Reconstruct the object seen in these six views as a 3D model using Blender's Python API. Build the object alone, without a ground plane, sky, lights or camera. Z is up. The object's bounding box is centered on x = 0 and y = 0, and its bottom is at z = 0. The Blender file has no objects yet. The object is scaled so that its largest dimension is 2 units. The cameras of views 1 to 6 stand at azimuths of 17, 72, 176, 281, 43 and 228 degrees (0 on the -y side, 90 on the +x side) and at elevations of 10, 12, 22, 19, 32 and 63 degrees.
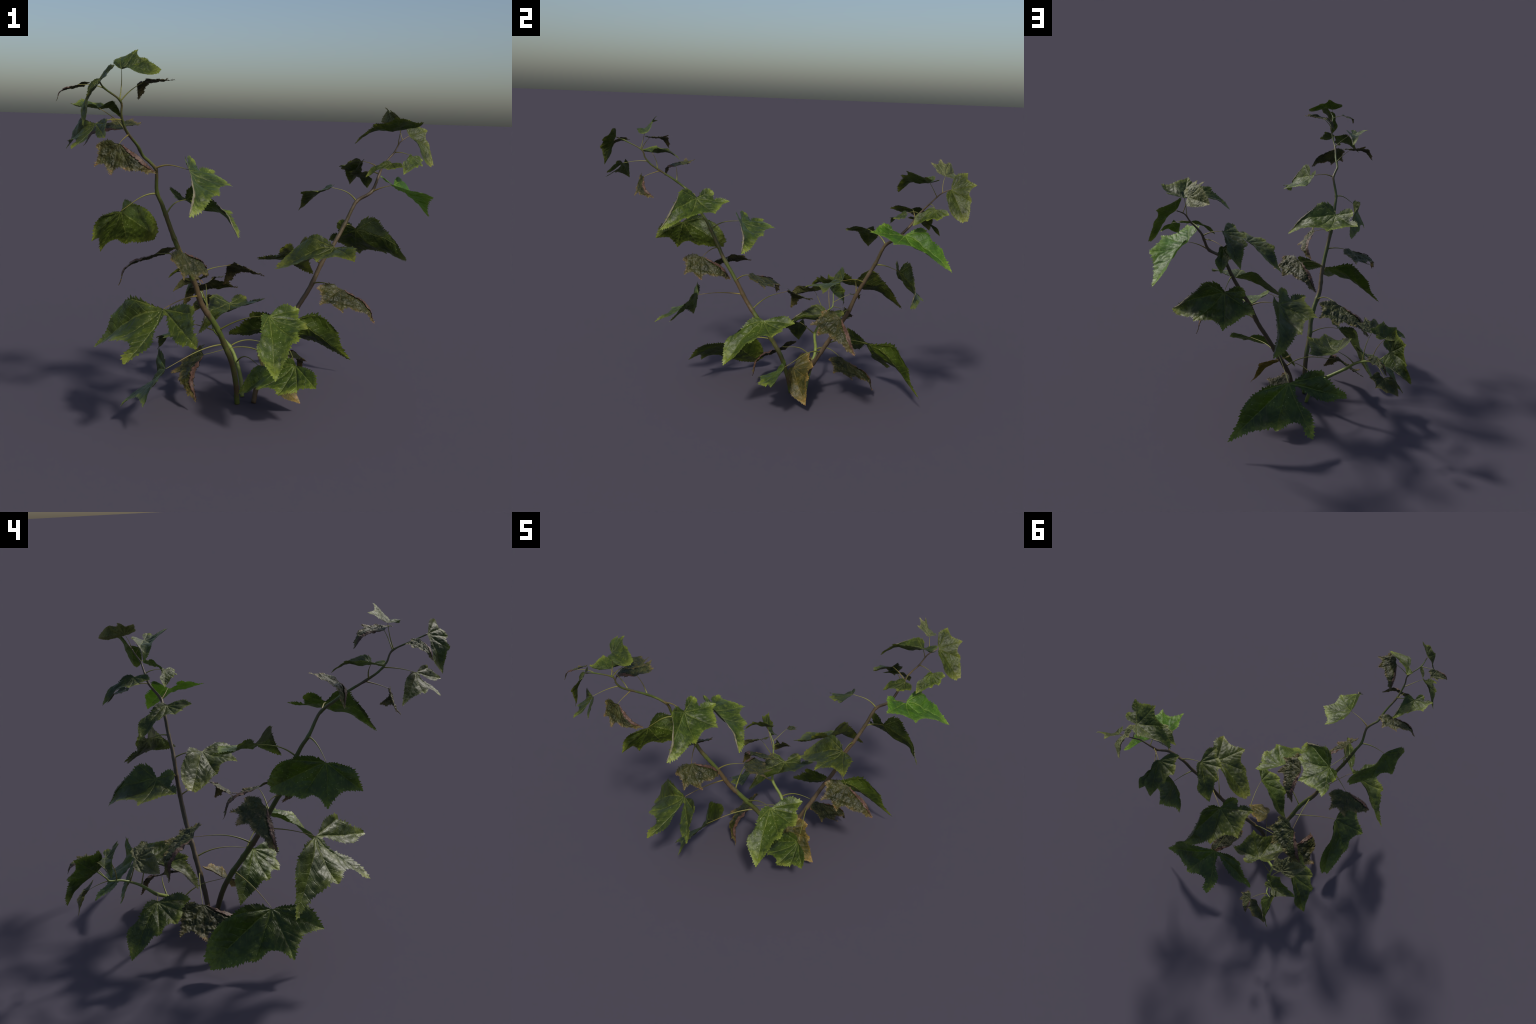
# A straggling potted-plant seedling: two long cane stems and one short side
# shoot, each carrying lobed, drooping leaves on thin arched petioles.
import bpy, bmesh, math, random
import numpy as np
from mathutils import Vector, Matrix, Euler, noise
from mathutils.geometry import delaunay_2d_cdt

random.seed(7)
rng = np.random.default_rng(7)

# ---------------------------------------------------------------- leaf forms
# Every form lives in its own flat frame: petiole joint at the origin, main tip
# at x = 1, the upper face toward +z.  'edge' lists control points of the
# margin (lobe tips and bays); 'lift' gives heights the blade passes through;
# 'veins' are directions (degrees) of the main veins with their length.
FORMS = {
 'spread': dict(   # broad blade, round ear, one margin rolled up near the tip
  edge=[(-.02,-.01),(-.14,-.02),(-.25,-.03),(-.35,.04),(-.35,.13),(-.25,.20),
        (-.36,.26),(-.40,.35),(-.43,.48),(-.29,.45),(-.17,.50),(-.05,.57),
        (.03,.58),(.12,.65),(.15,.54),(.22,.46),(.30,.41),(.45,.38),(.58,.37),
        (.57,.29),(.68,.25),(.80,.19),(.90,.13),(.99,0),(.85,0),(.71,-.01),
        (.60,-.04),(.43,-.08),(.32,-.13),(.22,-.17),(.10,-.15),(.02,-.12)],
  lift=[(0,0,0),(-.36,.06,.017),(-.43,.48,-.092),(-.24,.216,-.095),(.106,.651,.051),
        (.583,.376,.092),(.79,.20,-.02),(.994,0,-.113),(.10,-.13,.187),
        (.21,-.17,.25),(.43,-.07,.16),(.72,.01,.06),(.27,.06,-.005),(.5,.09,.043),
        (.72,.08,-.02),(-.145,.229,-.04),(-.275,.333,-.095),(.05,.41,-.005)],
  veins=[(170,.36),(132,.65),(81,.66),(33,.70),(0,1.0),(-38,.27)], tooth=.016, flap='spread'),
 'broad': dict(    # wide, blunt double tip
  edge=[(.0,.01),(-.09,.05),(-.20,.14),(-.31,.25),(-.33,.36),(-.31,.47),(-.29,.59),
        (-.18,.53),(-.05,.48),(.05,.51),(.14,.55),(.24,.615),(.26,.52),(.28,.43),
        (.38,.33),(.47,.33),(.57,.305),(.62,.24),(.75,.18),(.88,.09),(.995,0),(.95,-.06),
        (.98,-.12),(.91,-.17),(.81,-.24),(.67,-.28),(.55,-.28),(.39,-.24),(.27,-.22),
        (.17,-.18),(.09,-.13),(.03,-.04)],
  lift=[(0,0,0),(-.31,.24,.027),(-.287,.584,-.052),(.239,.615,.10),(.568,.305,.015),
        (.995,0,-.097),(.98,-.12,-.10),(.815,-.235,-.045),(.625,-.27,.04),(.5,-.275,.117),(.4,-.23,.165),(.27,-.18,.19),
        (.18,.008,.03),(.356,0,.01),(.516,-.01,-.02),(.68,-.01,-.065),(.13,.314,.05),(.17,.49,.09)],
  veins=[(142,.40),(116,.65),(69,.67),(28,.64),(-3,1.0),(-30,.45)], tooth=.015),
 'cleft': dict(    # deep bay splits off a side lobe
  edge=[(-.04,.02),(-.15,.04),(-.25,.06),(-.35,.12),(-.42,.20),(-.38,.25),(-.41,.34),
        (-.40,.42),(-.46,.57),(-.43,.63),(-.35,.56),(-.23,.50),(-.15,.39),(-.10,.27),
        (-.05,.09),(.01,.13),(.06,.22),(.06,.35),(.06,.46),(.18,.60),(.27,.67),(.30,.58),(.25,.47),
        (.27,.40),(.36,.34),(.46,.32),(.535,.30),(.53,.24),(.62,.18),(.72,.10),(.87,.04),
        (.99,0),(.89,-.035),(.77,-.08),(.67,-.145),(.58,-.178),(.46,-.19),(.40,-.178),(.34,-.168),
        (.225,-.121),(.12,-.06),(.03,-.02)],
  lift=[(0,0,0),(-.40,.216,.014),(-.432,.603,-.074),(.252,.665,.062),(.537,.30,.087),
        (.989,0,-.149),(.402,-.177,.147),(.462,-.19,.109),(.583,-.178,.052),(.67,-.148,.007),(.773,-.079,-.08),(.88,-.03,-.12),
        (.225,-.121,.138),(.142,.032,.006),(.293,.048,.01),(.448,.05,-.01),(.587,.063,-.04),(.732,.06,-.08),
        (.15,.251,.0),(.18,.396,.015),(-.105,.136,-.013),(-.239,.303,-.05),(-.34,.446,-.062)],
  veins=[(150,.42),(126,.74),(69,.71),(29,.62),(0,1.0),(-24,.44)], tooth=.014),
 'pointed': dict(  # narrower, long drip tip
  edge=[(-.02,.02),(-.13,.10),(-.22,.18),(-.28,.27),(-.28,.37),(-.26,.465),(-.16,.43),
        (-.04,.41),(.05,.46),(.14,.47),(.24,.48),(.28,.37),(.37,.32),(.45,.32),(.53,.315),(.57,.21),
        (.68,.17),(.82,.09),(.90,.05),(.995,0),(.91,-.06),(.84,-.11),(.74,-.18),(.60,-.22),
        (.47,-.16),(.36,-.14),(.20,-.13),(.10,-.12),(.0,-.05)],
  lift=[(0,0,0),(-.25,.28,-.055),(-.25,.455,-.097),(.24,.475,.041),(.54,.315,.114),(.994,0,-.114),
        (.19,-.13,.087),(.63,-.21,.03),(.02,-.05,.04),(.85,-.1,-.06),(.162,.007,.008),(.341,.003,.014),(.5,-.008,.005),(.65,-.01,-.043),(.815,-.01,-.09),
        (.127,.264,-.015),(.203,.391,.025),(-.13,.226,-.045),(-.22,.35,-.088)],
  veins=[(119,.50),(90,.42),(62,.53),(30,.63),(0,1.0),(-22,.6)], tooth=.015),
 'shrivelled': dict(  # crinkled, half-folded withered leaf (other-handed)
  edge=[(.01,.02),(-.06,-.02),(-.12,-.04),(-.18,-.03),(-.27,-.08),(-.36,-.18),(-.41,-.32),
        (-.31,-.35),(-.24,-.43),(-.20,-.50),(-.15,-.70),(-.09,-.58),(-.01,-.52),(.08,-.54),
        (.17,-.59),(.31,-.63),(.27,-.54),(.29,-.42),(.38,-.37),(.50,-.35),(.60,-.29),(.69,-.21),
        (.79,-.15),(.89,-.14),(.89,-.07),(.99,0),(.84,.01),(.70,.02),(.57,.04),(.42,.04),
        (.27,.03),(.13,.03)],
  lift=[(0,0,0),(.99,0,-.142),(.299,-.627,.081),(-.153,-.681,-.079),(-.394,-.333,-.097),
        (.58,-.31,.10),(.627,0,.087),(.87,-.127,-.05),(-.33,-.174,-.089),(-.18,-.05,0),(.3,0,.06),(.3,-.3,.03)],
  veins=[(-140,.5),(-103,.7),(-65,.7),(-28,.6),(0,1.0)], tooth=.026, flap='shrivelled'),
 'lifted': dict(   # other-handed, broad bright leaf
  edge=[(-.01,-.03),(-.09,-.05),(-.2,-.07),(-.31,-.04),(-.40,-.10),(-.42,-.28),(-.41,-.40),
        (-.46,-.51),(-.35,-.48),(-.20,-.46),(-.10,-.50),(-.01,-.58),(.02,-.68),(.10,-.56),(.20,-.50),
        (.32,-.47),(.49,-.45),(.55,-.33),(.70,-.19),(.85,-.09),(.995,0),(.88,.07),(.74,.12),(.66,.17),
        (.53,.15),(.42,.13),(.37,.14),(.29,.18),(.19,.19),(.11,.16),(.04,.07)],
  lift=[(0,0,0),(-.399,-.137,-.009),(-.446,-.502,-.08),(.021,-.678,.033),(.481,-.45,.104),
        (.993,0,-.12),(.171,.163,.173),(.325,.125,.128),(.6,.15,.05),(.35,0,.0),(.6,0,-.03)],
  veins=[(-161,.4),(-132,.67),(-88,.68),(-43,.66),(0,1.0),(35,.3)], tooth=.015),
 'puckered': dict( # small pale leaf, deeply quilted between the veins
  edge=[(-.01,0),(-.10,0),(-.21,.07),(-.33,.20),(-.26,.35),(-.21,.51),(-.13,.63),(0,.49),(.12,.47),
        (.25,.53),(.395,.59),(.35,.42),(.42,.34),(.52,.34),(.61,.34),(.72,.27),(.86,.16),(.99,0),(.88,-.09),
        (.75,-.16),(.60,-.23),(.47,-.28),(.34,-.28),(.16,-.18),(.04,-.07)],
  lift=[(0,0,0),(-.14,.62,-.09),(.39,.58,.02),(.61,.33,.13),(.99,0,-.10),(.36,-.27,.10),(-.3,.2,.0),(.35,0,.0),(.65,0,-.04)],
  veins=[(145,.36),(102,.62),(78,.48),(56,.7),(28,.68),(0,1.0),(-25,.6)], tooth=.02),
}

# --------------------------------------------------------------- leaf placing
# form, tint, joint position, rotation (degrees), size, stem, node height
LEAVES = [
 ('spread','green',(-.211,-.422,1.336),(-21,27,-64),.320,'A',1.335),
 ('spread','green',(-.361,-.084,1.164),(-11,20,-13),.351,'A',1.112),
 ('spread','green',(.361,.726,.959),(-51,20,-8),.343,'B',.996),
 ('spread','green',(.036,.587,.824),(-18,23,85),.377,'B',.779),
 ('spread','green',(-.527,-.652,1.592),(16,7,82),.184,'A',1.497),
 ('spread','green',(.574,.762,1.528),(23,12,-167),.266,'B',1.445),
 ('spread','green',(-.632,.712,.568),(78,38,121),.222,'C',.560),
 ('spread','green',(-.340,.554,.488),(11,13,-106),.329,'C',.400),
 ('spread','green',(-.605,.668,.636),(44,8,-156),.170,'C',.470),
 ('broad','green',(-.533,-.446,1.134),(-69,29,88),.329,'A',1.214),
 ('broad','green',(.306,.377,.903),(-13,18,-173),.352,'B',.877),
 ('broad','green',(-.441,-.140,.292),(-40,29,132),.441,'A',.387),
 ('broad','green',(.610,.880,1.495),(38,43,8),.220,'B',1.492),
 ('broad','green',(-.386,-.721,1.747),(41,-4,-3),.174,'A',1.626),
 ('cleft','green',(-.436,-.847,1.530),(-39,24,168),.212,'A',1.547),
 ('cleft','green',(-.355,-.368,.671),(-33,24,178),.477,'A',.679),
 ('cleft','green',(-.030,.735,.370),(-42,26,38),.498,'B',.42),
 ('pointed','green',(.237,.550,1.208),(-2,26,152),.280,'B',1.131),
 ('pointed','green',(.363,.779,1.347),(-8,30,119),.250,'B',1.306),
 ('pointed','green',(.546,.640,1.351),(-20,25,-163),.158,'B',1.336),
 ('pointed','green',(.645,.770,1.387),(-37,33,-98),.156,'B',1.403),
 ('pointed','green',(.364,.839,1.279),(-5,30,87),.167,'B',1.279),
 ('pointed','green',(.188,.070,.329),(-32,28,179),.377,'B',.345),
 ('pointed','green',(.073,-.047,.605),(-4,30,-66),.382,'A',.472),
 ('pointed','green',(-.393,-.898,1.698),(20,61,-119),.192,'A',1.69),
 ('pointed','green',(-.566,.434,.374),(-16,35,162),.318,'C',.331),
 ('pointed','brown',(-.029,.206,.239),(0,0,0),.281,'C',.18),
 ('shrivelled','withered',(-.396,-.727,1.447),(71,34,6),.190,'A',1.488),
 ('shrivelled','withered',(-.258,-.368,.947),(48,32,72),.239,'A',.990),
 ('shrivelled','withered',(-.499,-.141,.888),(13,33,-156),.250,'A',.885),
 ('shrivelled','withered',(.356,.349,.684),(26,35,4),.259,'B',.667),
 ('shrivelled','withered',(-.384,.268,.661),(13,32,150),.270,'A',.576),
 ('shrivelled','withered',(-.494,-.503,1.506),(-23,16,-163),.196,'A',1.420),
 ('shrivelled','withered',(-.297,-.703,1.700),(-9,14,125),.177,'A',1.619),
 ('shrivelled','withered',(-.386,.245,.259),(32,31,-83),.301,'B',.257),
 ('shrivelled','withered',(-.541,.818,.576),(-7,23,116),.110,'C',.507),
 ('shrivelled','withered',(-.134,-.041,.845),(17,27,116),.255,'A',.780),
 ('shrivelled','withered',(-.496,-.873,1.677),(5,30,-151),.109,'A',1.667),
 ('shrivelled','withered',(-.036,.588,.248),(12,37,62),.268,'C',.254),
 ('lifted','vivid',(.568,.634,1.230),(7,26,48),.337,'B',1.190),
 ('lifted','withered',(-.596,.790,.440),(30,43,152),.141,'C',.480),
 ('puckered','pale',(-.549,.534,.608),(35,7,-122),.178,'C',.440),
 ('puckered','pale',(.549,.872,1.566),(51,-6,128),.175,'B',1.472),
]

# ---------------------------------------------------------------------- stems
# spine points (x, y, z) with radius
STEMS = {
 'A': [(-.179,.252,-.0,.0150),(-.178,.222,.12,.0150),(-.188,.178,.25,.0152),(-.21,.117,.366,.0150),(-.222,.053,.46,.0150),
       (-.247,.002,.54,.0150),(-.278,-.042,.612,.0148),(-.289,-.073,.668,.0140),(-.301,-.12,.764,.0128),
       (-.341,-.205,.92,.0122),(-.36,-.237,.995,.0118),(-.376,-.274,1.08,.0108),(-.389,-.316,1.164,.0098),
       (-.397,-.353,1.221,.0088),(-.381,-.393,1.307,.0078),(-.378,-.413,1.335,.0078),(-.396,-.446,1.368,.0075),(-.41,-.476,1.392,.0072),
       (-.404,-.543,1.439,.0068),(-.407,-.62,1.487,.0060),(-.399,-.681,1.528,.0055),(-.39,-.717,1.569,.0048),
       (-.38,-.743,1.621,.0042),(-.405,-.83,1.667,.0036),(-.394,-.894,1.694,.0030)],
 'B': [(-.097,.297,0,.0145),(-.078,.312,.132,.0148),(-.050,.338,.225,.0148),(.03,.397,.39,.0142),(.099,.451,.536,.0135),
       (.158,.488,.65,.0132),(.212,.519,.789,.0122),(.273,.547,.903,.0115),(.32,.58,1.008,.0105),
       (.354,.601,1.096,.0098),(.379,.617,1.139,.0095),(.448,.648,1.188,.0088),(.471,.72,1.271,.0072),
       (.484,.742,1.317,.0062),(.513,.766,1.364,.0054),(.542,.789,1.403,.0046),(.561,.829,1.451,.0036),
       (.578,.847,1.472,.0031),(.609,.879,1.495,.0024)],
 'C': [(-.183,.357,0,.0115),(-.205,.385,.10,.0118),(-.245,.425,.18,.0112),(-.304,.467,.254,.0105),(-.408,.496,.331,.0095),
       (-.455,.56,.405,.0075),(-.517,.628,.461,.0055),(-.558,.681,.477,.0042),(-.578,.695,.507,.0036),(-.629,.713,.566,.0028)],
}

# ------------------------------------------------------------------ utilities
def catmull(P, per=10):
    P = [np.array(p, float) for p in P]
    P = [2*P[0]-P[1]] + P + [2*P[-1]-P[-2]]
    out = []
    for i in range(1, len(P)-2):
        a, b, c, d = P[i-1:i+3]
        for k in range(per):
            u = k/per
            out.append(.5*((2*b)+(c-a)*u+(2*a-5*b+4*c-d)*u*u+(3*b-a-3*c+d)*u**3))
    out.append(P[-2])
    return np.array(out)

def tube(name, path, radii, sides, mat, rough=0.0, cap_tip=True):
    """Sweep a circle along a path with parallel-transported frames."""
    path = np.asarray(path); n = len(path)
    tang = np.gradient(path, axis=0); tang /= np.linalg.norm(tang, axis=1)[:, None]
    up = np.array([1., 0, 0]) if abs(tang[0][0]) < .8 else np.array([0, 1., 0])
    verts, faces = [], []
    for i in range(n):
        up = up - tang[i]*(up@tang[i]); up /= np.linalg.norm(up)
        side = np.cross(tang[i], up)
        for j in range(sides):
            a = 2*math.pi*j/sides
            d = math.cos(a)*up+math.sin(a)*side
            r = radii[i]
            if rough:
                r *= 1+rough*noise.noise(Vector(path[i]*60+d*.9))
            verts.append(path[i]+d*r)
    for i in range(n-1):
        for j in range(sides):
            k = (j+1) % sides
            faces.append((i*sides+j, i*sides+k, (i+1)*sides+k, (i+1)*sides+j))
    faces.append(tuple(range(sides))[::-1])
    faces.append(tuple((n-1)*sides+j for j in range(sides)))
    me = bpy.data.meshes.new(name)
    me.from_pydata([tuple(v) for v in verts], [], faces)
    for p in me.polygons: p.use_smooth = True
    me.materials.append(mat)
    ob = bpy.data.objects.new(name, me)
    bpy.context.collection.objects.link(ob)
    return ob

# ------------------------------------------------------------------ materials
class Nodes:
    def __init__(self, name):
        self.mat = bpy.data.materials.new(name); self.mat.use_nodes = True
        self.t = self.mat.node_tree; self.t.nodes.clear()
        self.out = self.t.nodes.new('ShaderNodeOutputMaterial')
    def new(self, kind, **kw):
        n = self.t.nodes.new(kind)
        for k, v in kw.items(): setattr(n, k, v)
        return n
    def link(self, a, b): self.t.links.new(a, b)
    def put(self, sock, v):
        if isinstance(v, bpy.types.NodeSocket): self.link(v, sock)
        else: sock.default_value = v
    def math(self, op, a, b=None, c=None, clamp=False):
        n = self.new('ShaderNodeMath', operation=op, use_clamp=clamp)
        self.put(n.inputs[0], a)
        if b is not None: self.put(n.inputs[1], b)
        if c is not None: self.put(n.inputs[2], c)
        return n.outputs[0]
    def mix(self, f, a, b, mode='MIX'):
        n = self.new('ShaderNodeMix', data_type='RGBA', blend_type=mode)
        self.put(n.inputs['Factor'], f)
        self.put(n.inputs['A'], a); self.put(n.inputs['B'], b)
        return n.outputs['Result']
    def noise(self, vec, scale, detail=3, rough=.55, dist=0.0):
        n = self.new('ShaderNodeTexNoise')
        self.put(n.inputs['Vector'], vec); n.inputs['Scale'].default_value = scale
        n.inputs['Detail'].default_value = detail; n.inputs['Roughness'].default_value = rough
        n.inputs['Distortion'].default_value = dist
        return n.outputs['Fac']
    def ramp(self, f, stops, interp='LINEAR'):
        n = self.new('ShaderNodeValToRGB'); n.color_ramp.interpolation = interp
        el = n.color_ramp.elements
        while len(el) < len(stops): el.new(.5)
        for e, (p, c) in zip(el, stops):
            e.position = p; e.color = c if len(c) == 4 else (*c, 1)
        self.link(f, n.inputs['Fac']); return n.outputs['Color']
    def step(self, f, lo, hi):
        n = self.new('ShaderNodeMapRange', interpolation_type='SMOOTHSTEP')
        self.put(n.inputs['Value'], f); n.inputs['From Min'].default_value = lo; n.inputs['From Max'].default_value = hi
        return n.outputs['Result']

def rgb(h):
    h = h.lstrip('#')
    c = [int(h[i:i+2], 16)/255 for i in (0, 2, 4)]
    return tuple(x/12.92 if x <= .04045 else ((x+.055)/1.055)**2.4 for x in c)+(1,)

TINTS = {
 'green': dict(deep='#222c09', mid='#3a470d', rim='#767f29', vein='#6b7232', spot='#a9aa7c', burn='#75603a', burn_amt=.25, rough=.42, trans='#5a8a12', transw=.06),
 'vivid': dict(deep='#2f4a0c', mid='#486a12', rim='#7e9630', vein='#75883c', spot='#a9b37c', burn='#857038', burn_amt=.25, rough=.42, trans='#6aa012', transw=.16),
 'brown': dict(deep='#262a0c', mid='#4f4718', rim='#8a7038', vein='#7a6c3a', spot='#a09068', burn='#8d6236', burn_amt=.7, rough=.45, trans='#8a7a14', transw=.06),
 'withered': dict(deep='#1f240c', mid='#3c3f18', rim='#75663a', vein='#56532c', spot='#6c6a44', burn='#855c36', burn_amt=.8, rough=.46, trans='#5e6418', transw=.03),
 'pale': dict(deep='#343a1a', mid='#5c5e38', rim='#878152', vein='#7a7852', spot='#98946c', burn='#7c6a45', burn_amt=.4, rough=.42, trans='#6d7826', transw=.06),
}

def leaf_material(name, form, tint):
    f, c = FORMS[form], TINTS[tint]
    N = Nodes(name)
    tc = N.new('ShaderNodeTexCoord').outputs['Object']
    info = N.new('ShaderNodeObjectInfo')
    rnd = info.outputs['Random']
    sep = N.new('ShaderNodeSeparateXYZ'); N.link(tc, sep.inputs[0])
    x, y = sep.outputs['X'], sep.outputs['Y']
    r = N.math('SQRT', N.math('ADD', N.math('MULTIPLY', x, x), N.math('MULTIPLY', y, y)))
    ang = N.math('DIVIDE', N.math('ADD', N.math('ARCTAN2', y, x), math.pi), 2*math.pi)
    # reach of the margin in every direction from the joint
    reach = np.zeros(30)
    E = catmull(f['edge']+[f['edge'][0]], 12)[:, :2]
    th = (np.arctan2(E[:, 1], E[:, 0])+math.pi)/(2*math.pi); rr = np.hypot(E[:, 0], E[:, 1])
    for i in range(30):
        d = np.abs((th-i/29+.5) % 1-.5)
        reach[i] = max(.06, rr[d < .03].max() if (d < .03).any() else .06)
    R = N.ramp(ang, [(i/29, (v, v, v)) for i, v in enumerate(reach)])
    Rv = N.new('ShaderNodeRGBToBW'); N.link(R, Rv.inputs[0])
    rel = N.math('DIVIDE', r, Rv.outputs[0])
    n1 = N.noise(tc, 5, 4); n2 = N.noise(tc, 22, 4, .6); n3 = N.noise(tc, 70, 3)
    # shift the textures per leaf
    off = N.new('ShaderNodeVectorMath', operation='MULTIPLY_ADD')
    cmb = N.new('ShaderNodeCombineXYZ')
    for s in cmb.inputs: N.link(rnd, s)
    N.link(cmb.outputs[0], off.inputs[0]); off.inputs[1].default_value = (7, 11, 5); N.link(tc, off.inputs[2])
    m1 = N.noise(off.outputs[0], 3.2, 4, .6)
    m2 = N.noise(off.outputs[0], 11, 4, .6)
    # veins: distance to each main vein line
    vein = None
    for a, ln in f['veins']:
        ca, sa = math.cos(math.radians(a)), math.sin(math.radians(a))
        along = N.math('ADD', N.math('MULTIPLY', x, ca), N.math('MULTIPLY', y, sa))
        off_ = N.math('ABSOLUTE', N.math('SUBTRACT', N.math('MULTIPLY', x, sa), N.math('MULTIPLY', y, ca)))
        wob = N.math('ADD', off_, N.math('MULTIPLY', N.math('SUBTRACT', n2, .5), .03))
        w = N.math('SUBTRACT', .016, N.math('MULTIPLY', along, .012/ln))
        line = N.step(N.math('DIVIDE', N.math('ABSOLUTE', wob), N.math('MAXIMUM', w, .002)), 1.0, .25)
        line = N.math('MULTIPLY', line, N.step(along, 0.0, .02))
        # side veins leave the main one obliquely
        ph = N.math('ADD', N.math('MULTIPLY', along, 62/ (1.0)), N.math('MULTIPLY', off_, -58))
        sv = N.step(N.math('SINE', N.math('ADD', ph, N.math('MULTIPLY', n1, 6))), .86, 1.0)
        sv = N.math('MULTIPLY', sv, N.step(off_, .17, .02))
        sv = N.math('MULTIPLY', sv, N.step(along, .06, .12))
        line = N.math('MAXIMUM', line, N.math('MULTIPLY', sv, .38))
        vein = line if vein is None else N.math('MAXIMUM', vein, line)
    col = N.mix(N.step(m1, .3, .72), rgb(c['deep']), rgb(c['mid']))
    col = N.mix(N.math('MULTIPLY', N.step(m2, .5, .8), .35), col, rgb(c['rim']))
    col = N.mix(N.math('MULTIPLY', vein, .42), col, rgb(c['vein']))
    edge = N.step(N.math('ADD', rel, N.math('MULTIPLY', N.math('SUBTRACT', n2, .5), .45)), .66, 1.05)
    col = N.mix(N.math('MULTIPLY', edge, .75), col, rgb(c['rim']))
    burn = N.step(N.math('ADD', rel, N.math('MULTIPLY', N.math('SUBTRACT', m2, .5), 1.1)), .92, 1.15)
    col = N.mix(N.math('MULTIPLY', burn, c['burn_amt']), col, rgb(c['burn']))
    # pale specks of residue
    vor = N.new('ShaderNodeTexVoronoi'); N.link(off.outputs[0], vor.inputs['Vector']); vor.inputs['Scale'].default_value = 26
    speck = N.math('MULTIPLY', N.step(vor.outputs['Distance'], .2, .08), N.step(m1, .46, .62))
    col = N.mix(N.math('MULTIPLY', speck, .55), col, rgb(c['spot']))
    hsv = N.new('ShaderNodeHueSaturation')
    hsv.inputs['Hue'].default_value = .5
    N.put(hsv.inputs['Hue'], N.math('ADD', .488, N.math('MULTIPLY', rnd, .024)))
    N.put(hsv.inputs['Value'], N.math('ADD', .86, N.math('MULTIPLY', rnd, .28)))
    N.link(col, hsv.inputs['Color']); col = hsv.outputs['Color']
    bs = N.new('ShaderNodeBsdfPrincipled')
    N.link(col, bs.inputs['Base Color'])
    N.put(bs.inputs['Roughness'], N.math('ADD', c['rough']-.08, N.math('MULTIPLY', n2, .2)))
    bs.inputs['Specular IOR Level'].default_value = .36
    h = N.math('ADD', N.math('MULTIPLY', vein, -.8), N.math('ADD', N.math('MULTIPLY', n2, .6), N.math('MULTIPLY', n3, .3)))
    bump = N.new('ShaderNodeBump'); bump.inputs['Strength'].default_value = .55 if tint != 'withered' else .6
    bump.inputs['Distance'].default_value = .006
    N.link(h, bump.inputs['Height']); N.link(bump.outputs[0], bs.inputs['Normal'])
    tr = N.new('ShaderNodeBsdfTranslucent')
    tcol = N.mix(.45, col, rgb(c['trans'])); N.link(tcol, tr.inputs['Color'])
    mx = N.new('ShaderNodeMixShader'); mx.inputs[0].default_value = c['transw']
    N.link(bs.outputs[0], mx.inputs[1]); N.link(tr.outputs[0], mx.inputs[2])
    N.link(mx.outputs[0], N.out.inputs['Surface'])
    return N.mat

def flap_material(name, a, b):
    N = Nodes(name); tc = N.new('ShaderNodeTexCoord').outputs['Object']
    col = N.mix(N.step(N.noise(tc, 14, 4), .35, .65), rgb(a), rgb(b))
    bs = N.new('ShaderNodeBsdfPrincipled'); N.link(col, bs.inputs['Base Color']); bs.inputs['Roughness'].default_value = .6
    bump = N.new('ShaderNodeBump'); bump.inputs['Strength'].default_value = .5; bump.inputs['Distance'].default_value = .004
    N.link(N.noise(tc, 30, 3), bump.inputs['Height']); N.link(bump.outputs[0], bs.inputs['Normal'])
    N.link(bs.outputs[0], N.out.inputs['Surface']); return N.mat

def stem_material(name, green, brown, brown_lo, brown_hi, rough=.5):
    N = Nodes(name); tc = N.new('ShaderNodeTexCoord').outputs['Object']
    mp = N.new('ShaderNodeMapping'); mp.inputs['Scale'].default_value = (30, 30, 3.2); N.link(tc, mp.inputs['Vector'])
    n1 = N.noise(mp.outputs[0], 1.0, 4, .6); n0 = N.noise(tc, 5.5, 2); n2 = N.noise(tc, 160, 3)
    col = N.mix(N.step(N.math('ADD', N.math('MULTIPLY', n0, .8), N.math('MULTIPLY', n1, .25)), brown_lo, brown_hi), rgb(green), rgb(brown))
    col = N.mix(N.math('MULTIPLY', N.step(n1, .45, .75), .35), col, rgb('#2e2a1c'))
    col = N.mix(N.math('MULTIPLY', N.step(n2, .55, .75), .3), col, rgb('#8b8062'))
    bs = N.new('ShaderNodeBsdfPrincipled'); N.link(col, bs.inputs['Base Color']); bs.inputs['Roughness'].default_value = rough
    bump = N.new('ShaderNodeBump'); bump.inputs['Strength'].default_value = .4; bump.inputs['Distance'].default_value = .002
    N.link(N.math('ADD', n1, n2), bump.inputs['Height']); N.link(bump.outputs[0], bs.inputs['Normal'])
    N.link(bs.outputs[0], N.out.inputs['Surface']); return N.mat

# --------------------------------------------------------------- leaf meshes
def thin_plate(P):
    P = np.array(P, float); C = P[:, :2]; n = len(C)
    def U(d2): return np.where(d2 > 1e-12, .5*d2*np.log(np.maximum(d2, 1e-12)), 0)
    K = U(((C[:, None]-C[None])**2).sum(-1))+np.eye(n)*.002
    A = np.zeros((n+3, n+3)); A[:n, :n] = K
    A[:n, n] = 1; A[:n, n+1:] = C; A[n, :n] = 1; A[n+1:, :n] = C.T
    w = np.linalg.solve(A, np.concatenate([P[:, 2], np.zeros(3)]))
    def f(Q):
        Q = np.atleast_2d(Q)
        return U(((Q[:, None]-C[None])**2).sum(-1))@w[:n]+w[n]+Q@w[n+1:]
    return f

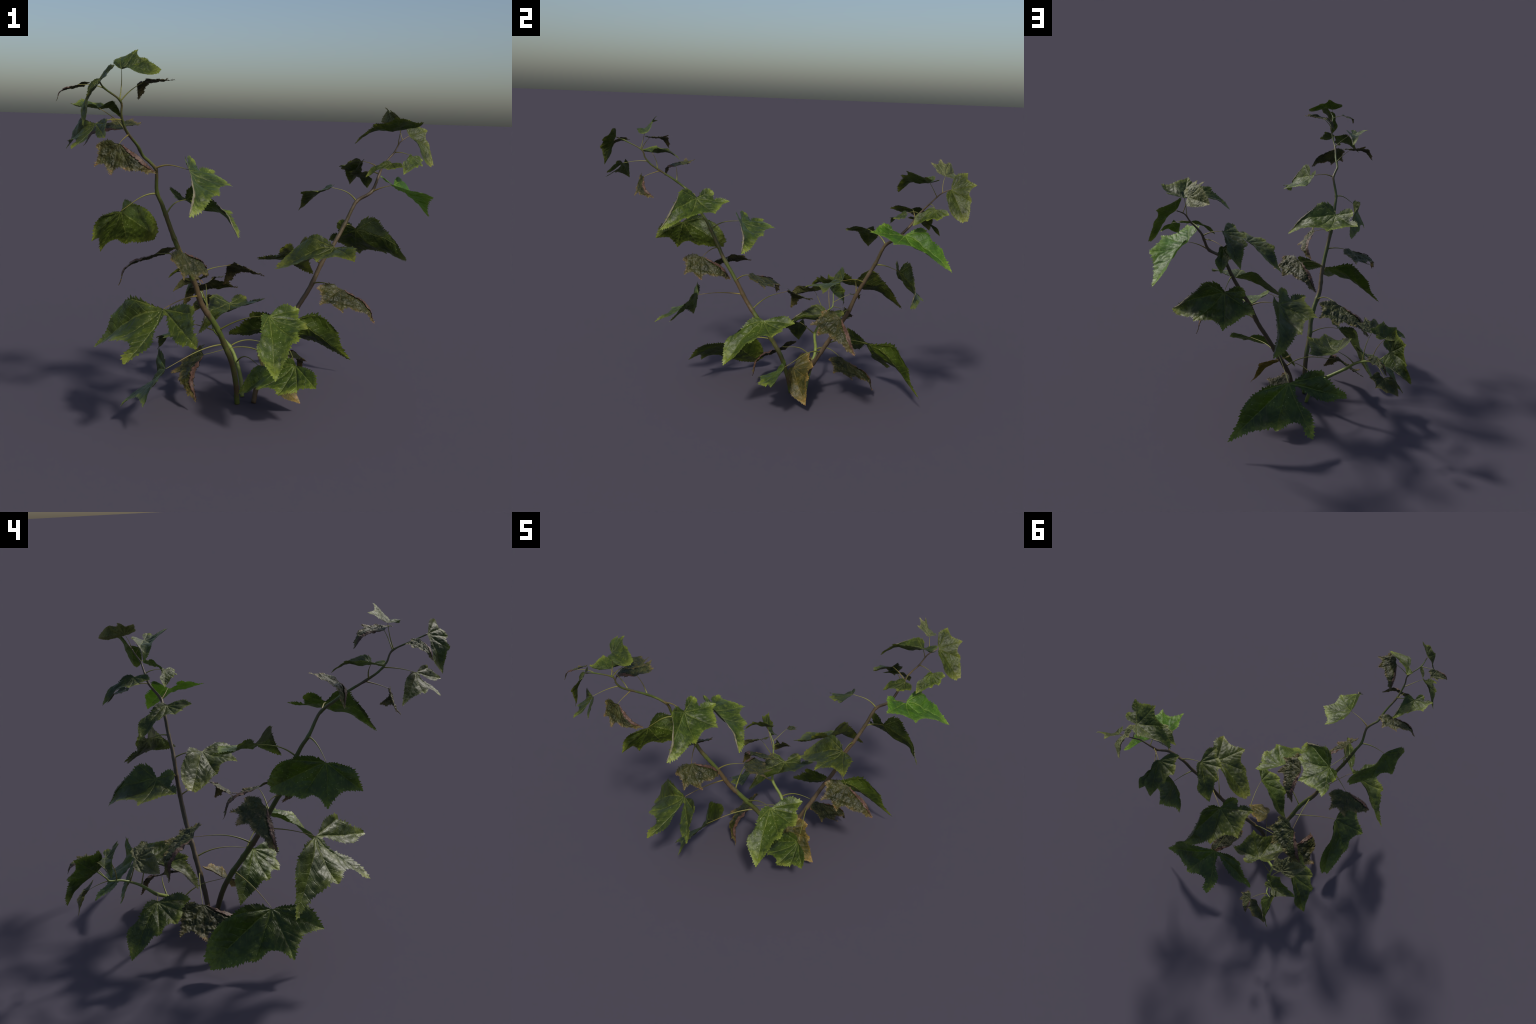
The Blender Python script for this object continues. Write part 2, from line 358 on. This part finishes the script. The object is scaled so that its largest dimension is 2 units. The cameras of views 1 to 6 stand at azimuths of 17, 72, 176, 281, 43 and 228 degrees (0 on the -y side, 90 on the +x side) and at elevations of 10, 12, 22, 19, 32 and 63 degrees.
def toothed(edge, size, rnd, ragged):
    """Run along the margin between its control points and cut teeth that lean
    toward the lobe tips; the lobe tips themselves stay sharp."""
    E = np.array(edge, float); n = len(E)
    area = .5*np.sum(E[:, 0]*np.roll(E[:, 1], -1)-np.roll(E[:, 0], -1)*E[:, 1])
    sgn = 1 if area > 0 else -1
    rad = np.hypot(E[:, 0], E[:, 1])
    pts = []
    for i in range(n):
        p0, a, b, p3 = E[i-1], E[i], E[(i+1) % n], E[(i+2) % n]
        tip_a = rad[i] > rad[i-1] and rad[i] > rad[(i+1) % n] and rad[i] > .2
        tip_b = rad[(i+1) % n] > rad[i] and rad[(i+1) % n] > rad[(i+2) % n] and rad[(i+1) % n] > .2
        ma = (b-a)*.9 if tip_a else (b-p0)*.5          # corner at lobe tips
        mb = (b-a)*.9 if tip_b else (p3-a)*.5
        L = np.linalg.norm(b-a); k = max(1, int(round(L/(.03 if ragged else .036)+rnd.uniform(-.4, .4))))
        cut = np.sort(np.concatenate([[0, 1], (np.arange(1, k)+np.array([rnd.uniform(-.3, .3) for _ in range(k-1)]))/k]))
        H = lambda u: (2*u**3-3*u*u+1)*a+(u**3-2*u*u+u)*ma+(-2*u**3+3*u*u)*b+(u**3-u*u)*mb
        for q in range(k):
            u0, u1 = cut[q], cut[q+1]; A, B = H(u0), H(u1); t = B-A; l = np.linalg.norm(t)+1e-9
            nrm = np.array([t[1], -t[0]])/l*sgn
            amp = 1.55*size*rnd.uniform(.35, 1.25)*min(1, np.hypot(*A)/.12)*min(1.2, l/.036)
            lean = .8 if np.hypot(*B) > np.hypot(*A) else .2
            if q == 0 and tip_a: lean, amp = .45, amp*.3
            if q == k-1 and tip_b: lean, amp = .55, amp*.3
            pts.append(A if (q == 0 and tip_a) else A-nrm*amp*.35)
            pts.append(A+t*lean*.5+nrm*amp*(.28 if lean > .5 else .75))
            pts.append(A+t*lean+nrm*amp*(1 if lean > .5 else .8))
    return np.array(pts)

def pip(Q, poly):
    x, y = Q[:, 0], Q[:, 1]; ins = np.zeros(len(Q), bool); j = len(poly)-1
    for i in range(len(poly)):
        xi, yi = poly[i]; xj, yj = poly[j]
        c = ((yi > y) != (yj > y)) & (x < (xj-xi)*(y-yi)/(yj-yi+1e-12)+xi)
        ins ^= c; j = i
    return ins

def relief(form, Q):
    """Height of the blade: large bends, quilting between veins, wrinkles."""
    f = FORMS[form]; z = f['_tps'](Q)
    r = np.hypot(Q[:, 0], Q[:, 1]); a = np.degrees(np.arctan2(Q[:, 1], Q[:, 0]))
    va = np.array(sorted(v[0] for v in f['veins']))
    d = np.abs((a[:, None]-va[None]+180) % 360-180)
    near = np.sort(d, 1)
    w = near[:, 0]/(near[:, 0]+near[:, 1]+1e-9)*2       # 0 on a vein, 1 midway
    lat = np.radians(near[:, 0])*r
    quilt = {'puckered': .05, 'shrivelled': .03}.get(form, .034)
    z = z+quilt*np.minimum(1, r/.25)*(np.sqrt(np.clip(w, 0, 1))-.55)*np.exp(-(lat/.2)**2*.5)
    # side veins run obliquely off the main ones and pucker the blade
    along = np.cos(np.radians(near[:, 0]))*r
    wander = np.array([noise.noise(Vector((q[0]*5, q[1]*5, 9.7))) for q in Q])
    herr = np.abs(np.sin(math.pi*(along-lat*.9)/.12+1.6*wander+near[:, 1]*.05))
    z = z+(.009 if form != 'shrivelled' else .008)*(herr**.6-.6)*(.7+.9*wander)*np.minimum(1, lat/.03)*np.minimum(1, r/.2)
    for k, q in enumerate(Q):
        p = Vector((q[0]*7, q[1]*7, 3.1*len(form)))
        z[k] += .012*noise.noise(p)+.007*noise.noise(p*2.6)
        if form == 'shrivelled':
            edge = min(1, r[k]/.3)
            z[k] += edge*(.032*noise.noise(p*1.3+Vector((5, 0, 0)))+.022*abs(noise.noise(p*2.4))+.010*noise.noise(p*4.5))
        if form == 'puckered':
            z[k] += .014*noise.noise(p*3)
    return z

def leaf_mesh(form):
    f = FORMS[form]; rnd = random.Random(len(form)*13+5)
    f['_tps'] = thin_plate(f['lift'])
    rim = toothed(f['edge'], f['tooth'], rnd, form == 'shrivelled')
    h = .0135
    lo, hi = rim.min(0), rim.max(0)
    grid = []
    row = 0; yv = lo[1]
    while yv < hi[1]:
        xs = np.arange(lo[0]+(h/2 if row % 2 else 0), hi[0], h)
        grid.append(np.stack([xs, np.full_like(xs, yv)], 1)); yv += h*.866; row += 1
    G = np.vstack(grid); G += rng.uniform(-.15, .15, G.shape)*h
    G = G[pip(G, rim)]
    dmin = np.sqrt(((G[:, None, :]-rim[None])**2).sum(-1)).min(1)
    G = G[dmin > h*.55]
    n = len(rim)
    vs = [Vector(p) for p in np.vstack([rim, G])]
    ed = [(i, (i+1) % n) for i in range(n)]
    V, _, F, *_ = delaunay_2d_cdt(vs, ed, [], 1, 1e-6)
    Q = np.array([(v.x, v.y) for v in V]); z = relief(form, Q)
    me = bpy.data.meshes.new('leaf_'+form)
    faces = []
    for t in F:
        a, b, c = Q[t[0]], Q[t[1]], Q[t[2]]
        s = (b[0]-a[0])*(c[1]-a[1])-(b[1]-a[1])*(c[0]-a[0])
        if abs(s) > 1e-9: faces.append(tuple(t) if s > 0 else tuple(t[::-1]))
    me.from_pydata([(q[0], q[1], zz) for q, zz in zip(Q, z)], [], faces)
    for p in me.polygons: p.use_smooth = True
    return me

def flap_mesh(form):
    """Strip of margin rolled over onto the upper face."""
    if form == 'spread':
        line = [(.30,-.145),(.43,-.08),(.60,-.04),(.71,-.01),(.85,0),(.97,-.005)]
        reach = [.004,.012,.026,.034,.025,.01]; side = 1
    else:
        line = [(.06,.03),(.16,.03),(.27,.03),(.42,.04),(.57,.04),(.70,.02),(.84,.01),(.95,.0)]
        reach = [.01,.035,.055,.075,.085,.07,.04,.012]; side = -1
    L = catmull([(*p, w) for p, w in zip(line, reach)], 6); rnd = random.Random(3)
    cols = 7; V = []
    for i, (px, py, w) in enumerate(L):
        w *= .8+.45*rnd.random()
        for k in range(cols):
            u = k/(cols-1)
            V.append((px-.15*w*u, py-side*.006+side*w*u, math.sin(u*2.2)*.028*min(1, w/.05)+.004))
    V = np.array(V); base = relief(form, np.clip(V[:, :2], -1, .985))
    V[:, 2] += base
    F = [(i*cols+k, i*cols+k+1, (i+1)*cols+k+1, (i+1)*cols+k) for i in range(len(L)-1) for k in range(cols-1)]
    me = bpy.data.meshes.new('folded_margin_'+form)
    me.from_pydata([tuple(v) for v in V], [], F)
    for p in me.polygons: p.use_smooth = True
    return me

# ----------------------------------------------------------------- assemble
root = bpy.data.objects.new('begonia_plant', None)
bpy.context.collection.objects.link(root)
root['label'] = 'Straggling houseplant with drooping lobed green and withered leaves'
root['category'] = 'plant'

stem_mats = {'A': stem_material('green_cane', '#4b5722', '#55462f', .47, .62),
             'B': stem_material('brown_cane', '#463d28', '#574936', .35, .55),
             'C': stem_material('shoot_green', '#6f7d38', '#75704a', .52, .75)}
petiole_mat = stem_material('petiole_olive', '#6c6d2c', '#776431', .48, .68)

def node_at(stem, z):
    P = PATHS[stem]
    i = np.argmin(np.abs(P[:, 2]-z))
    return P[i, :3], P[i, 3], P[min(i+1, len(P)-1), :3]-P[max(i-1, 0), :3]

PATHS = {}
nodes_of = {k: [l[6] for l in LEAVES if l[5] == k] for k in STEMS}
for k, pts in STEMS.items():
    P = catmull(pts, 12); PATHS[k] = P
    rad = P[:, 3].copy()
    for z in nodes_of[k]:                     # slight swelling at each node
        i = np.argmin(np.abs(P[:, 2]-z)); d = np.linalg.norm(P[:, :3]-P[i, :3], axis=1)
        rad *= 1+.16*np.exp(-(d/.012)**2)
    ob = tube('stem', P[:, :3], rad, 14, stem_mats[k], rough=.10)
    ob.parent = root

meshes = {k: leaf_mesh(k) for k in FORMS}
flaps = {k: flap_mesh(k) for k in ('spread', 'shrivelled')}
flaps['spread'].materials.append(flap_material('pale_underside', '#585540', '#6b654c'))
flaps['shrivelled'].materials.append(flap_material('reddish_underside', '#422d23', '#573c2e'))
variants = {}
for form, tint, pos, rot, size, stem, nz in LEAVES:
    if (form, tint) not in variants:
        me = meshes[form] if not any(k[0] == form for k in variants) else meshes[form].copy()
        me.materials.clear(); me.materials.append(leaf_material(f'{tint}_{form}_leaf', form, tint))
        variants[form, tint] = me
    ob = bpy.data.objects.new('leaf', variants[form, tint])
    bpy.context.collection.objects.link(ob)
    if tint == 'brown':
        X = Vector((.836, -.02, -.548)).normalized(); Z = Vector((.55, -.59, .58)); Z = (Z-X*X.dot(Z)).normalized()
        M = Matrix((X, Z.cross(X), Z)).transposed()
    else:
        M = Euler([math.radians(a) for a in rot]).to_matrix()
    ob.matrix_world = Matrix.Translation(pos) @ M.to_4x4() @ Matrix.Scale(size, 4)
    ob.parent = root
    if FORMS[form].get('flap'):
        fl = bpy.data.objects.new('folded_margin', flaps[FORMS[form]['flap']])
        bpy.context.collection.objects.link(fl); fl.parent = ob
    # petiole: leaves the node outward, arches, meets the blade from below
    a, r0, tan = node_at(stem, nz); b = np.array(pos); d = b-a; Ln = np.linalg.norm(d)
    if Ln < .03: continue
    tan = tan/np.linalg.norm(tan)
    h = d-tan*(d@tan)*.6; h = h/np.linalg.norm(h)
    start = a+h*r0*.5
    lift = np.array([0, 0, 1.])
    c1 = start+(h*.38+lift*.16)*Ln; c2 = b-d*.28+lift*(.10*Ln)-np.array(M.col[2])*.06*Ln
    t = np.linspace(0, 1, 26)[:, None]
    path = (1-t)**3*start+3*(1-t)**2*t*c1+3*(1-t)*t**2*c2+t**3*b
    ra = min(.0048, r0*.45+.001); rb = .0010+.0012*size
    rad = rb+(ra-rb)*(1-t[:, 0])**1.6
    pe = tube('petiole', path, rad, 8, petiole_mat); pe.parent = root
